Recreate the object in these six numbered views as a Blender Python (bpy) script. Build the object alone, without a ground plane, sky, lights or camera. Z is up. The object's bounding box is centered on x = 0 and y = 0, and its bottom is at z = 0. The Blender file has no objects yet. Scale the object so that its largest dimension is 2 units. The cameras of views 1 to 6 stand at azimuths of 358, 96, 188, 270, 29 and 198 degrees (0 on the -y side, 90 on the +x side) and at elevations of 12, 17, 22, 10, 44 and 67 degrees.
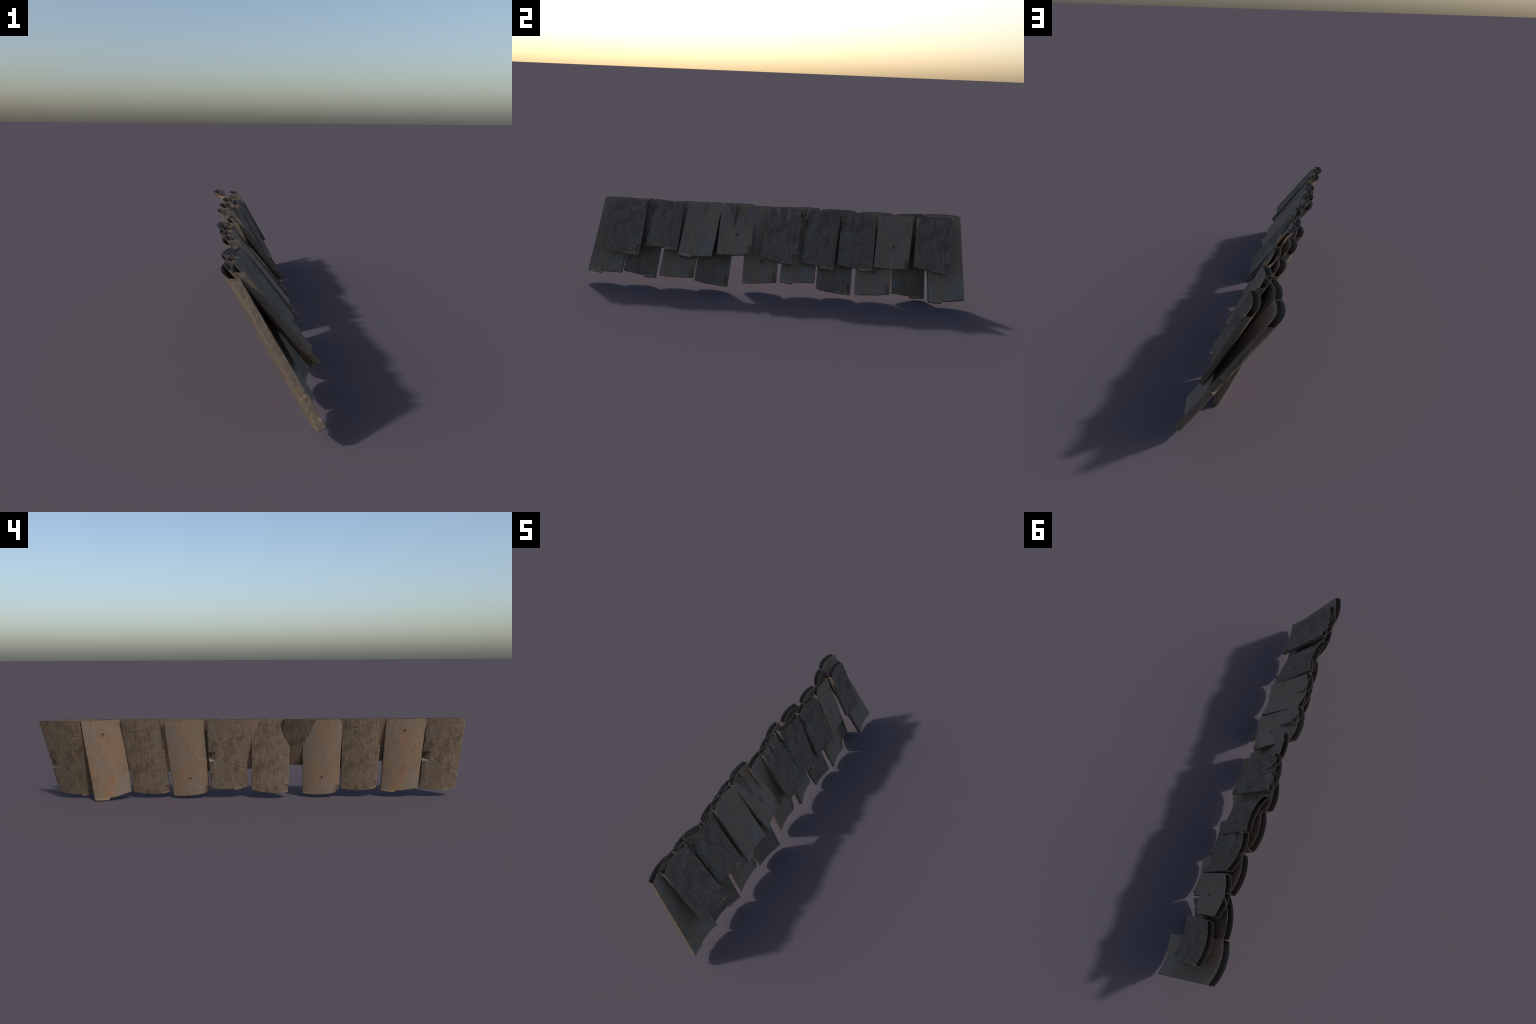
"""Strip of old wooden roofing: two overlapping courses of curved, hollow shingles,
leaning, trimmed level along the top and left ragged along the bottom.
Two shingle patterns are used, either face out:
  'plain_knot'  : face 'smooth' (+z, knot high) / face 'scarred' (-z, long diagonal split, side notch)
  'knot_chip'   : face 'knotted' (+z, knot low, splintered corner) / face 'chipped' (-z, scratches, edge strip)
Local frame of a shingle: x across, y up along the grain, z out of the +z face."""
import bpy, math
from math import radians, sin, cos, sqrt, exp
from mathutils import Vector, Matrix, noise

WIDTH, THICK, WALL = 0.1828, 0.0222, 0.0005
TRIM_Z = 0.4175           # all tops are sawn off level here
NI, NJ, NK = 100, 200, 8   # grid across / along / through

# lower end centre (x, y, z), slope, sideways lean, roll about the grain (degrees),
# pattern, which way out (+1: +z face outwards), sag across the width, extra end slant
LOWER = [
    (0.1476, -0.9038, 0.0572, 60.0,  4.7,  -2.2, 'P',  1, .0155, 0),
    (0.1438, -0.7134, 0.0527, 60.7,  3.4,   3.5, 'P', -1, .0155, 0),
    (0.1466, -0.5095, 0.0571, 60.0,  3.3,  -2.9, 'Q',  1, .0155, 0),
    (0.1550, -0.3208, 0.0343, 59.3,  2.1,   4.2, 'Q', -1, .0155, 0),
    (0.1243, -0.0643, 0.0470, 64.6, -0.6,  -0.4, 'Q',  1, .0155, 0),
    (0.1265,  0.1403, 0.0675, 58.8,  0.4, -11.0, 'P',  1, .0155, 0),
    (0.1415,  0.3304, 0.0341, 59.4,  0.4,  -2.2, 'Q', -1, .0155, 0),
    (0.1510,  0.5326, 0.0403, 59.2, -0.0,  -2.8, 'Q',  1, .0155, 0),
    (0.1033,  0.7221, 0.0288, 63.8, -1.0, -17.8, 'P', -1, .0155, 0),
    (0.1598,  0.9085, 0.0386, 53.4, -2.1,  -1.1, 'P',  1, .0155, 0),
]
UPPER = [
    (0.1500, -0.8035, 0.1734, 50.9, -0.9,  -2.3, 'Q', -1, .0155, 0),
    (0.0975, -0.6029, 0.1937, 53.4, -0.2,   3.0, 'P', -1, -.014, 0),
    (0.1300, -0.4120, 0.1764, 51.5,  3.3,  -2.6, 'P',  1, .0155, 0),
    (0.1135, -0.2040, 0.1975, 49.0, -2.2,  -4.7, 'Q',  1, .0155, 0),
    (0.1254,  0.0334, 0.1764, 52.4,  2.9,  -6.5, 'Q', -1, .0155, 0),
    (0.0816,  0.2340, 0.1468, 62.2,  4.0,   5.2, 'P', -1, -.014, 0),
    (0.1052,  0.4344, 0.1606, 61.2,  1.3,   2.9, 'P', -1, .0155, 0),
    (0.0940,  0.6215, 0.1712, 61.2,  3.1,  -5.2, 'Q',  1, .0165, 0),
    (0.0996,  0.8243, 0.1754, 60.0,  3.5,  -4.6, 'Q', -1, .0165, 0),
]


def smooth(a, b, v):
    t = min(1.0, max(0.0, (v - a) / (b - a)))
    return t * t * (3 - 2 * t)


def seg_dist(px, py, a, b):
    """distance to a segment, signed side, and position along it (metres)"""
    ax, ay = a[0] * WIDTH, a[1]
    bx, by = b[0] * WIDTH, b[1]
    dx, dy = bx - ax, by - ay
    L2 = dx * dx + dy * dy
    t = ((px - ax) * dx + (py - ay) * dy) / L2
    tc = min(1.0, max(0.0, t))
    qx, qy = px - ax - dx * tc, py - ay - dy * tc
    return sqrt(qx * qx + qy * qy), (1 if dx * (py - ay) - dy * (px - ax) > 0 else -1), tc


# splits and scratches: points (fraction of width as seen facing that face, height up the grain), depth, half width
SPLITS = {
    'scarred': [
        ([(-.24, .212), (-.06, .184), (.2, .15), (.434, .118), (.46, .114)], .0034, .0016),
        ([(-.40, .196), (-.25, .188), (-.06, .182)], .0014, .0020),
        ([(.46, .115), (.28, .102), (.11, .090), (.0, .082)], .0030, .0017),
        ([(.14, .31), (.30, .311), (.42, .303)], .0055, .0014),
        ([(.18, .402), (.30, .404), (.42, .396)], .0050, .0014),
        ([(-.04, .425), (.12, .395), (.26, .372)], .0018, .002),
        ([(-.30, .262), (-.18, .270), (-.10, .266)], .0016, .002),
        ([(.10, .040), (.24, .046)], .0018, .002),
        ([(-.12, .13), (.02, .136)], .0014, .002),
        ([(-.42, .322), (-.2, .325), (.02, .337)], .0012, .0025),
        ([(.28, .186), (.37, .2)], .0018, .003),
        ([(-.47, .050), (-.40, .044)], .0022, .003),
        ([(.1, .375), (.34, .40)], .0013, .003),
    ],
    'chipped': [
        ([(-.38, .372), (-.2, .335), (-.01, .303), (.12, .29), (.4, .295)], .0020, .0019),
        ([(.1, .292), (.24, .27)], .0012, .0016),
        ([(-.30, .392), (-.14, .390), (.0, .402)], .0024, .0028),
        ([(-.42, .196), (-.35, .183), (-.26, .177), (-.12, .173)], .0022, .0020),
        ([(-.43, .082), (-.3, .066), (-.17, .058)], .0022, .0018),
        ([(-.17, .08), (.06, .048)], .0013, .0018),
        ([(-.38, .31), (-.29, .295), (-.22, .305)], .0014, .002),
        ([(.36, .30), (.44, .285)], .0020, .002),
        ([(.40, .24), (.5, .252)], .0026, .002),
        ([(.12, .14), (.38, .155)], .0012, .003),
        ([(-.12, .245), (.02, .238)], .0016, .002),
        ([(.10, .10), (.22, .106)], .0018, .002),
        ([(-.05, .345), (.12, .352)], .0014, .0022),
        ([(.20, .215), (.34, .222)], .0016, .002),
    ],
    'smooth': [
        ([(-.49, .092), (-.36, .091)], .0009, .0014),
        ([(.05, .12), (.35, .10)], .0005, .003),
    ],
    'knotted': [
        ([(.385, -.01), (.40, .022), (.43, .058)], .0050, .0022),
        ([(.44, -.01), (.455, .03)], .0045, .0020),
        ([(.41, .022), (.46, .014)], .0040, .0016),
        ([(-.3, .30), (.1, .28)], .0005, .003),
    ],
}
KNOTS = {'smooth': (-.02, .375), 'knotted': (.02, .118)}


def relief(face, xf, t, seed):
    """height of the face above its mean (metres), xf in metres as seen facing it"""
    h = 0.0
    jx = xf + .0022 * noise.noise(Vector((xf * 45, t * 45, seed + 31)))      # splits wander a little
    jt = t + .0026 * noise.noise(Vector((xf * 45, t * 45, seed + 47)))
    broken = .55 + .9 * abs(noise.noise(Vector((xf * 30, t * 30, seed + 53))))
    for pts, depth, w in SPLITS[face]:
        ys = [p[1] for p in pts]
        if t < min(ys) - .012 or t > max(ys) + .012:
            continue
        best = (9, 1, 0, 0)
        for i in range(len(pts) - 1):
            d, side, tc = seg_dist(jx, jt, pts[i], pts[i + 1])
            if d < best[0]:
                best = (d, side, tc, i)
        d, side, tc, i = best
        run = (i + tc) / (len(pts) - 1)
        fade = min(1.0, 3.2 * min(run, 1 - run) + .3) * broken
        h -= depth * fade * exp(-(d / w) ** 2)
        if side > 0:                                   # one lip of the split stands up a little
            h += .35 * depth * fade * exp(-(d / (w * 2.4)) ** 2)
    if face in KNOTS:
        kx, ky = KNOTS[face]
        d = sqrt((xf - kx * WIDTH) ** 2 + ((t - ky) * .8) ** 2)
        if d < .02:
            h += .0018 * exp(-((d - .0062) / .0024) ** 2) - .0060 * exp(-(d / .0040) ** 2)
    xr = xf / WIDTH
    if face == 'chipped':      # long flake along the right side: broken off below, stepped above
        h -= .0062 * smooth(.400, .412, xr) * (1 - smooth(.0455, .0475, t))
        h -= .0040 * smooth(.445, .455, xr) * smooth(.264, .268, t)
        h -= .0030 * smooth(.33, .5, xr) * smooth(.05, .055, t) * (1 - smooth(.12, .2, t))
    rough = 1.0 if face in ('scarred', 'chipped') else .35
    v = Vector((xf * 14 + seed, t * 9, seed * 2.3))
    h += rough * .0011 * noise.noise(v)
    h += rough * .0006 * noise.noise(Vector((xf * 60, t * 22, seed + 7)))
    h += (.00022 + .00022 * rough) * noise.noise(Vector((xf * 420, t * 14, seed)))   # grain ridges
    return h


def lower_end(pattern, s, slant):
    """height of the lower edge over the end centre, s = -.5...5 across, seen on the +z face"""
    if pattern == 'P':
        y = -.0080 - .0016 * smooth(-.34, -.32, s)
        y += .0125 * smooth(-.125, -.105, s)
        y += .0055 * smooth(-.1, .5, s)
        y += .0013 * noise.noise(Vector((s * 26, 3.1, 0))) + .0022 * max(0, noise.noise(Vector((s * 44, 6.1, 0))) - .15)
    else:
        y = .0150 * s + .0009 * noise.noise(Vector((s * 20, 9.4, 0))) + .0022 * max(0, noise.noise(Vector((s * 40, 2.6, 0))) - .2)
    return y + slant * 2 * s


def side_inset(pattern, right, t, k, seed):
    """how far a long side is eaten away (metres); k = -.5 (-z face) ... .5 (+z face)"""
    e = .0011 * noise.noise(Vector((t * 28, k * 2.2, seed + (5 if right else 0))))
    e += .0009 * noise.noise(Vector((t * 90, k * 5, seed + (8 if right else 2))))
    e += .0022 * max(0, noise.noise(Vector((t * 34, k * 4, seed + (3 if right else 6)))) - .25)
    if pattern == 'P':
        if right:      # square notch, seen at the left of the scarred face
            m = smooth(.190 + .006 * (k + .5), .196 + .006 * (k + .5), t) * (1 - smooth(.2445, .2465, t)) * (1 - smooth(.22, .36, k))
            e += .0165 * m
            e += .0030 * smooth(.255, .30, t) * (1 - smooth(.0, .3, k))
        else:
            e += .0006 * exp(-((t - .09) / .004) ** 2)
    else:
        if not right:  # chipped face seen with this side at its right
            low = 1 - smooth(-.1, .25, k)
            e += low * (.0012 * (1 - smooth(.046, .050, t)) + .0040 * smooth(.262, .268, t)
                        + .0030 * exp(-((t - .245) / .004) ** 2))
        else:          # splintered corner of the knotted face
            up = smooth(-.2, .3, k)
            e += up * .0045 * (1 - smooth(.03, .055, t)) * (.6 + .8 * abs(noise.noise(Vector((t * 150, 1, 4)))))
    return e


def axis_values(n, lo, hi, r):
    """n+1 values from lo to hi with two rows bunched inside the rounding at each end"""
    edge = [0, r * .3, r]
    mid = [lo + r + (hi - lo - 2 * r) * i / (n - 4) for i in range(1, n - 4)]
    return [lo + e for e in edge] + mid + [hi - e for e in reversed(edge)]


def build_shingle(name, spec, index):
    cx, cy, cz, el, lean, roll, pattern, f, sag, slant = spec
    el, lean, roll = radians(el), radians(lean), radians(roll)
    a = Vector((-cos(el) * cos(lean), sin(lean), sin(el) * cos(lean)))
    u = Vector((0, 1, 0)); u = (u - a * u.dot(a)).normalized()
    n = u.cross(a)
    u = (cos(roll) * u + sin(roll) * n).normalized()
    n = u.cross(a)
    base = Vector((cx + .003, cy, cz)) - n * THICK / 2
    X, Y, Z = u * f, a, n * f
    M = Matrix(((X.x, Y.x, Z.x, base.x), (X.y, Y.y, Z.y, base.y), (X.z, Y.z, Z.z, base.z), (0, 0, 0, 1)))
    faces_of = {'P': ('smooth', 'scarred'), 'Q': ('knotted', 'chipped')}[pattern]
    seed = {'P': 1.7, 'Q': 4.9}[pattern]
    half, hz, r = WIDTH / 2, THICK / 2, .0030
    top_y = lambda x, z: (TRIM_Z - base.z - X.z * x - Z.z * z) / Y.z
    length = top_y(0, 0)
    xs = axis_values(NI, -half, half, r)
    zs = axis_values(NK, -hz, hz, r)
    ys = [0, r * .3, r] + [r + (length - r) * j / (NJ - 2) for j in range(1, NJ - 1)]

    def place(x, y, z, inner=False):
        s, k = x / WIDTH, z / THICK
        v = y / length
        # rounded long edges and lower end
        px, pz, py = x, z, y
        ix = min(half - r, max(-half + r, x)); iz = min(hz - r, max(-hz + r, z)); iy = max(r, y)
        d = Vector((x - ix, y - iy, z - iz))
        if d.length > r:
            d = d.normalized() * r
            px, py, pz = ix + d.x, iy + d.y, iz + d.z
        bend = -f * sag * (1 - 4 * s * s)
        # along the grain: lower end outline and level trim on top
        y0 = lower_end(pattern, s, slant)
        ty = top_y(px, pz + bend)
        t = y0 + (ty - y0) * (py / length)
        fade = 1.0
        # eaten sides
        if not inner:
            right = px > 0
            e = side_inset(pattern, right, t, k, seed)
            w = smooth(.30, .5, abs(s))
            px -= (1 if right else -1) * e * w
            if pattern == 'Q':   # broken lower corners, to the right of either face
                for sx, sz in ((1, 1),):
                    m = smooth(.39, .5, sx * s) * smooth(-.4, .5, sz * k) * (1 - smooth(.0, .12, t))
                    pz -= sz * .009 * m
                    t += .010 * m * (1 - smooth(.0, .06, t))
            q = abs(k)
            if q > .2:
                face = faces_of[0] if k > 0 else faces_of[1]
                xf = px if k > 0 else -px
                pz += (1 if k > 0 else -1) * relief(face, xf, t, seed) * smooth(.2, .5, q)
        pz += bend
        t = top_y(px, pz) if v > .9999 else min(t, top_y(px, pz) - .0002)
        return (px, t, pz)

    verts, faces, mats, idx = [], [], [], {}
    I, J, K = len(xs) - 1, len(ys) - 1, len(zs) - 1

    def vert(i, j, k):
        key = (i, j, k)
        if key not in idx:
            idx[key] = len(verts)
            verts.append(place(xs[i], ys[j], zs[k]))
        return idx[key]

    def quad(p, q, w, h, m):
        faces.append((vert(*p), vert(*q), vert(*w), vert(*h))); mats.append(m)

    for j in range(J):
        for i in range(I):
            m = 2 if i < 2 or i > I - 3 else 0
            quad((i, j, K), (i + 1, j, K), (i + 1, j + 1, K), (i, j + 1, K), m)
            m = 2 if i < 2 or i > I - 3 else 1
            quad((i, j, 0), (i, j + 1, 0), (i + 1, j + 1, 0), (i + 1, j, 0), m)
        for k in range(K):
            quad((I, j, k), (I, j + 1, k), (I, j + 1, k + 1), (I, j, k + 1), 2)
            quad((0, j, k), (0, j, k + 1), (0, j + 1, k + 1), (0, j + 1, k), 2)
    for i in range(I):
        for k in range(K):
            quad((i, 0, k), (i + 1, 0, k), (i + 1, 0, k + 1), (i, 0, k + 1), 2)

    # hollow inside: same section shrunk by the wall, open at the trimmed top
    n_in = 20
    ring_c = [(-half + WALL + (WIDTH - 2 * WALL) * i / n_in, -hz + WALL) for i in range(n_in + 1)]
    ring_c += [(-x, -z) for x, z in ring_c]
    outer_top = [(i, J, 0) for i in range(I + 1)] + [(I, J, k) for k in range(1, K + 1)] + \
                [(i, J, K) for i in range(I - 1, -1, -1)] + [(0, J, k) for k in range(K - 1, 0, -1)]
    rows = 12
    start = len(verts)

    def ring_at(x, z, yy):
        # follow the eaten sides so that the wall never breaks through
        s = x / WIDTH
        bend = -f * sag * (1 - 4 * s * s)
        ty = top_y(x, z + bend)
        t = .03 + (ty - .03) * yy
        right = x > 0
        e = max(0, side_inset(pattern, right, t, z / THICK * .9, seed)) if abs(s) > .3 else 0
        x2 = x - (1 if right else -1) * e * smooth(.30, .5, abs(s))
        zz = z + bend
        if pattern == 'Q' and t < .14:
            zz = bend + z * .4 if abs(s) > .3 else zz
        thin = .0016 * (1 if z < 0 else -1)
        if yy > .999:
            thin = 0
            t = top_y(x2, zz)
        return (x2, t, zz + thin)

    R = len(ring_c)
    for j in range(rows + 1):
        for x, z in ring_c:
            verts.append(ring_at(x, z, j / rows))
    for j in range(rows):
        for i in range(R):
            b, c = start + j * R + i, start + j * R + (i + 1) % R
            faces.append((b, b + R, c + R, c)); mats.append(3)
    faces.append(tuple(start + i for i in range(R))); mats.append(3)
    # rim between outer loop and hollow: bridge by matching arc fraction
    o = [vert(*p) for p in outer_top]
    inn = [start + rows * R + i for i in range(R)]
    def frac(ids):
        acc, out = 0, []
        for q in range(len(ids)):
            out.append(acc)
            acc += (Vector(verts[ids[q]]) - Vector(verts[ids[(q + 1) % len(ids)]])).length
        return [v / acc for v in out] + [1.0]
    fo, fi = frac(o), frac(inn)
    p = q = 0
    while p < len(o) or q < len(inn):
        if q >= len(inn) or (p < len(o) and fo[p + 1] <= fi[q + 1]):
            faces.append((o[p % len(o)], inn[q % len(inn)], o[(p + 1) % len(o)])); p += 1
        else:
            faces.append((o[p % len(o)], inn[q % len(inn)], inn[(q + 1) % len(inn)])); q += 1
        mats.append(3)

    me = bpy.data.meshes.new(name)
    me.from_pydata(verts, [], faces)
    for m in (MATS[faces_of[0]], MATS[faces_of[1]], MATS['edge'], MATS['inside']):
        me.materials.append(m)
    me.polygons.foreach_set('material_index', mats)
    me.polygons.foreach_set('use_smooth', [True] * len(faces))
    me.set_sharp_from_angle(angle=radians(50))
    me.update()
    ob = bpy.data.objects.new(name, me)
    bpy.context.collection.objects.link(ob)
    ob.matrix_world = M
    return ob


# ------------------------------------------------------------------ materials
def lin(h):
    c = [int(h[i:i + 2], 16) / 255 for i in (0, 2, 4)]
    return tuple(v / 12.92 if v <= .04045 else ((v + .055) / 1.055) ** 2.4 for v in c) + (1,)


class Nodes:
    def __init__(self, name):
        self.mat = bpy.data.materials.new(name)
        self.mat.use_nodes = True
        self.t = self.mat.node_tree
        self.bsdf = self.t.nodes['Principled BSDF']
        self.co = self.t.nodes.new('ShaderNodeTexCoord').outputs['Object']
        sep = self.t.nodes.new('ShaderNodeSeparateXYZ')
        self.t.links.new(self.co, sep.inputs[0])
        self.x, self.y, self.z = sep.outputs

    def put(self, sock, v):
        if hasattr(v, 'is_output'):
            self.t.links.new(v, sock)
        else:
            sock.default_value = v

    def noise(self, scale, detail=4, rough=.6, offset=0.0, distortion=0.0):
        mp = self.t.nodes.new('ShaderNodeMapping')
        self.t.links.new(self.co, mp.inputs[0])
        mp.inputs['Scale'].default_value = scale
        mp.inputs['Location'].default_value = (offset, offset * .7, offset * 1.3)
        nz = self.t.nodes.new('ShaderNodeTexNoise')
        self.t.links.new(mp.outputs[0], nz.inputs['Vector'])
        nz.inputs['Scale'].default_value = 1
        nz.inputs['Detail'].default_value = detail
        nz.inputs['Roughness'].default_value = rough
        nz.inputs['Distortion'].default_value = distortion
        return nz.outputs['Fac']

    def math(self, op, a, b=0.0, c=None, clamp=False):
        m = self.t.nodes.new('ShaderNodeMath')
        m.operation = op
        m.use_clamp = clamp
        self.put(m.inputs[0], a); self.put(m.inputs[1], b)
        if c is not None:
            self.put(m.inputs[2], c)
        return m.outputs[0]

    def step(self, v, lo, hi, a=0.0, b=1.0):
        m = self.t.nodes.new('ShaderNodeMapRange')
        m.interpolation_type = 'SMOOTHSTEP'
        self.put(m.inputs[0], v)
        for i, w in enumerate((lo, hi, a, b)):
            m.inputs[i + 1].default_value = w
        return m.outputs[0]

    def spot(self, cx, cy, rx, ry):
        """soft ellipse around a place on the face"""
        dx = self.math('DIVIDE', self.math('SUBTRACT', self.x, cx), rx)
        dy = self.math('DIVIDE', self.math('SUBTRACT', self.y, cy), ry)
        d = self.math('ADD', self.math('MULTIPLY', dx, dx), self.math('MULTIPLY', dy, dy))
        return self.step(d, 0, 1, 1, 0)

    def mul(self, *v):
        out = v[0]
        for w in v[1:]:
            out = self.math('MULTIPLY', out, w)
        return out

    def mix(self, fac, a, b):
        m = self.t.nodes.new('ShaderNodeMix')
        m.data_type = 'RGBA'
        self.put(m.inputs['Factor'], fac)
        self.put(m.inputs['A'], a); self.put(m.inputs['B'], b)
        return m.outputs['Result']

    def finish(self, col, bump_h, strength=.4, dist=.001, rough=.78):
        self.put(self.bsdf.inputs['Base Color'], col)
        self.put(self.bsdf.inputs['Roughness'], rough)
        self.bsdf.inputs['Specular IOR Level'].default_value = .5
        b = self.t.nodes.new('ShaderNodeBump')
        b.inputs['Strength'].default_value = strength
        b.inputs['Distance'].default_value = dist
        self.put(b.inputs['Height'], bump_h)
        self.t.links.new(b.outputs[0], self.bsdf.inputs['Normal'])
        return self.mat


def common_wood(N, dark, mid, light, contrast, offset, blotchy=.35):
    """fine fibres, soft mottling and broad stains; nothing is striped from end to end"""
    fine = N.noise((620, 24, 260), 5, .7, offset)
    broad = N.noise((100, 9, 60), 4, .6, offset + 3, .5)
    mottle = N.noise((100, 26, 70), 6, .68, offset + 4, .4)
    blotch = N.noise((24, 13, 20), 5, .62, offset + 5, .4)
    g = N.math('ADD', N.math('MULTIPLY', fine, .45), N.math('ADD', N.math('MULTIPLY', broad, .17), N.math('MULTIPLY', mottle, .38)))
    col = N.mix(N.step(g, .5 - contrast, .5), dark, mid)
    col = N.mix(N.step(g, .5, .5 + contrast), col, light)
    col = N.mix(N.step(blotch, .47, .68, 0, blotchy), col, dark)
    return col, fine, broad, blotch


def specks(N, col, colour, offset, lo=.70):
    s = N.noise((260, 130, 200), 2, .5, offset)
    return N.mix(N.step(s, lo, lo + .05, 0, .5), col, colour)


def end_wear(N, col, offset):
    """pale fibres along the weathered lower end"""
    rag = N.math('ADD', N.y, N.math('MULTIPLY', N.noise((200, 20, 60), 4, .65, offset), -.036))
    some = N.step(N.noise((28, 5, 20), 3, .6, offset + 2), .38, .56)
    return N.mix(N.mul(N.step(rag, -.021, -.007, .6, 0), some), col, lin(PAL['wear']))


def smooth_face(name, offset, knot, blue_spots, streak_x, splinter):
    N = Nodes(name)
    col, fine, broad, blotch = common_wood(N, lin(PAL['smooth_dark']), lin(PAL['smooth_mid']), lin(PAL['smooth_light']), .14, offset)
    # broad drift between cool grey and warm brown
    drift = N.noise((16, 6, 14), 3, .5, offset + 2)
    col = N.mix(N.step(drift, .50, .68, 0, .45), col, lin(PAL['grey']))
    col = N.mix(N.step(drift, .50, .34, 0, .6), col, lin(PAL['warm']))
    # rusty brown streaks up the middle
    streak = N.step(N.noise((75, 10, 40), 4, .6, offset + 9, .6), .50, .68)
    band = N.step(N.math('ABSOLUTE', N.math('SUBTRACT', N.x, streak_x)), .008, .036, 1, 0)
    col = N.mix(N.mul(streak, band, .36), col, lin(PAL['rust']))
    sharp = N.step(N.noise((300, 40, 100), 2, .5, offset + 11), .68, .74)
    col = N.mix(N.mul(sharp, band, .5), col, lin(PAL['orange']))
    cool = N.step(N.noise((110, 26, 60), 4, .65, offset + 13), .40, .66)
    for (x, y, rx, ry) in blue_spots:
        col = N.mix(N.mul(N.spot(x, y, rx, ry), cool, .45), col, lin(PAL['blue']))
    col = specks(N, col, lin(PAL['pale']), offset + 17, .76)
    if splinter:   # torn brown fibres at one lower corner
        torn = N.mul(N.step(N.x, .060, .076), N.step(N.y, .045, .065, 1, 0))
        col = N.mix(N.mul(torn, N.step(N.noise((380, 60, 200), 3, .6, offset + 23), .38, .60), .75), col, lin(PAL['splinter']))
    kx, ky = knot[0] * WIDTH, knot[1]
    col = N.mix(N.mul(N.spot(kx, ky, .015, .018), N.step(N.noise((260, 260, 260), 2), .38, .62), .6), col, lin(PAL['knot_rim']))
    core = N.mul(N.spot(kx, ky, .0090, .0110), N.step(N.noise((330, 240, 300), 2, .5, offset + 7), .30, .50))
    col = N.mix(core, col, lin(PAL['knot']))
    wear = N.mul(N.step(N.math('ABSOLUTE', N.x), WIDTH / 2 - .006, WIDTH / 2 - .002),
                 N.step(N.noise((60, 30, 60), 3, .6, offset + 19), .45, .6))
    col = N.mix(N.math('MULTIPLY', wear, .7), col, lin(PAL['wear']))
    col = end_wear(N, col, offset + 29)
    return N.finish(col, N.math('ADD', fine, N.math('MULTIPLY', broad, .4)), .22)


def rough_face(name, offset, blue_spots, gashes):
    N = Nodes(name)
    col, fine, broad, blotch = common_wood(N, lin(PAL['rough_dark']), lin(PAL['rough_mid']), lin(PAL['rough_light']), .125, offset, .58)
    tan = N.step(N.noise((120, 30, 60), 5, .68, offset + 21), .54, .74)
    col = N.mix(N.math('MULTIPLY', tan, .45), col, lin(PAL['tan']))
    cool = N.step(N.noise((110, 26, 60), 4, .65, offset + 13), .40, .64)
    for (x, y, rx, ry) in blue_spots:
        col = N.mix(N.mul(N.spot(x, y, rx, ry), cool, .42), col, lin(PAL['blue']))
    # hairline scratches
    sc = N.noise((34, 60, 30), 3, .6, offset + 27, 1.6)
    line = N.step(N.math('ABSOLUTE', N.math('SUBTRACT', sc, .5)), .002, .009, 1, 0)
    col = N.mix(N.mul(line, N.step(N.noise((18, 18, 18), 2, .5, offset + 31), .50, .64), .55), col, lin(PAL['pale']))
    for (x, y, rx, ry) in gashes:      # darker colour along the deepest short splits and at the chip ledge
        col = N.mix(N.mul(N.spot(x, y, rx, ry), .8), col, lin(PAL['knot']))
    col = specks(N, col, lin(PAL['pale']), offset + 17, .73)
    wear = N.mul(N.step(N.math('ABSOLUTE', N.x), WIDTH / 2 - .007, WIDTH / 2 - .002),
                 N.step(N.noise((60, 40, 60), 3, .6, offset + 19), .46, .6))
    col = N.mix(N.math('MULTIPLY', wear, .7), col, lin(PAL['wear']))
    col = end_wear(N, col, offset + 29)
    return N.finish(col, N.math('ADD', fine, N.math('MULTIPLY', broad, .6)), .4)


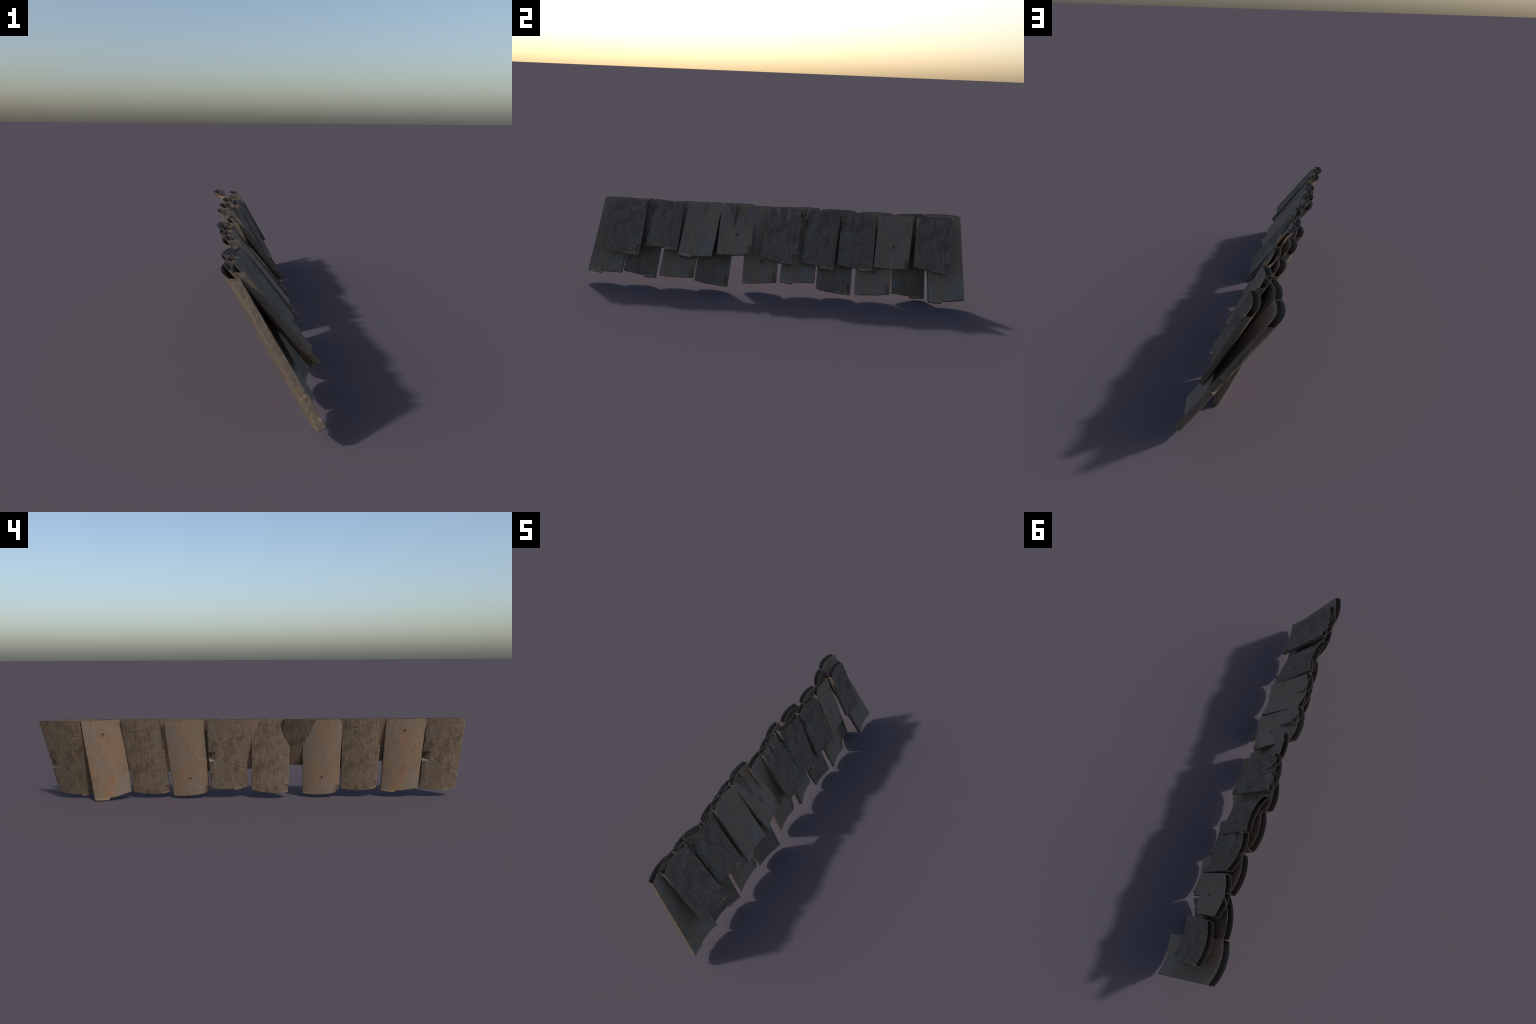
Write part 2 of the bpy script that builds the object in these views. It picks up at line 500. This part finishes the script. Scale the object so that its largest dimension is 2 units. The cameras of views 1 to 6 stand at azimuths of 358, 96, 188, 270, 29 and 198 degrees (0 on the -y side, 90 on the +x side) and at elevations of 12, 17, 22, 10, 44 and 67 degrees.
def edge_wood():
    N = Nodes('edge_grain_wood')
    col, fine, broad, blotch = common_wood(N, lin(PAL['smooth_dark']), lin(PAL['edge_mid']), lin(PAL['edge_light']), .20, 41, .12)
    chip = N.step(N.noise((120, 44, 120), 3, .6, 45), .68, .71)
    rub = N.mul(N.step(N.math('ABSOLUTE', N.x), WIDTH / 2 - .0015, WIDTH / 2 - .004), N.step(N.noise((60, 30, 60), 3, .6, 47), .40, .56))
    col = N.mix(N.math('MULTIPLY', rub, .6), col, lin(PAL['wear']))
    col = N.mix(N.math('MULTIPLY', chip, .7), col, lin(PAL['pale']))
    return N.finish(col, N.math('ADD', fine, broad), .4)


def inside_wood():
    N = Nodes('inside_wood')
    col, fine, broad, blotch = common_wood(N, lin(PAL['in_dark']), lin(PAL['in_mid']), lin(PAL['in_light']), .17, 61)
    return N.finish(col, fine, .2)


PAL = dict(
    smooth_dark='5f5145', smooth_mid='766555', smooth_light='86735f', grey='6c665e', warm='80644b',
    rough_dark='3c332a', rough_mid='5f5244', rough_light='746554',
    edge_mid='62564a', edge_light='716353', rust='7c4b34', orange='a0653c', blue='6b6f74', pale='a8a092', wear='94806a',
    tan='7a6852', knot='33241a', knot_rim='6e472e', splinter='4a3626',
    in_dark='3d342d', in_mid='544a40', in_light='675b4f')

MATS = {
    'smooth': smooth_face('smooth_weathered_wood', 1.3, KNOTS['smooth'],
                          [(-.055, .38, .05, .06), (.06, .06, .045, .09), (.02, .05, .05, .05)], -.005, False),
    'knotted': smooth_face('knotted_weathered_wood', 8.1, KNOTS['knotted'],
                           [(.02, .06, .055, .06), (.05, .10, .04, .07), (-.06, .38, .04, .05)], .012, True),
    'scarred': rough_face('scarred_weathered_wood', 15.7,
                          [(.070, .37, .03, .06), (.055, .18, .03, .05), (.07, .06, .03, .05)],
                          [(-.053, .3095, .026, .0034), (-.056, .402, .024, .0034)]),
    'chipped': rough_face('chipped_weathered_wood', 23.9,
                          [(-.072, .095, .022, .06), (-.06, .36, .03, .05)], [(-.081, .0475, .010, .0028)]),
    'edge': edge_wood(),
    'inside': inside_wood(),
}

# ------------------------------------------------------------------ assembly
roof = bpy.data.objects.new('shingle_roof_section', None)
bpy.context.collection.objects.link(roof)
roof['label'] = 'weathered curved wooden roof shingles in two overlapping rows'
roof['category'] = 'roof shingles'
for i, spec in enumerate(LOWER + UPPER):
    ob = build_shingle('shingle', spec, i)
    ob.parent = roof
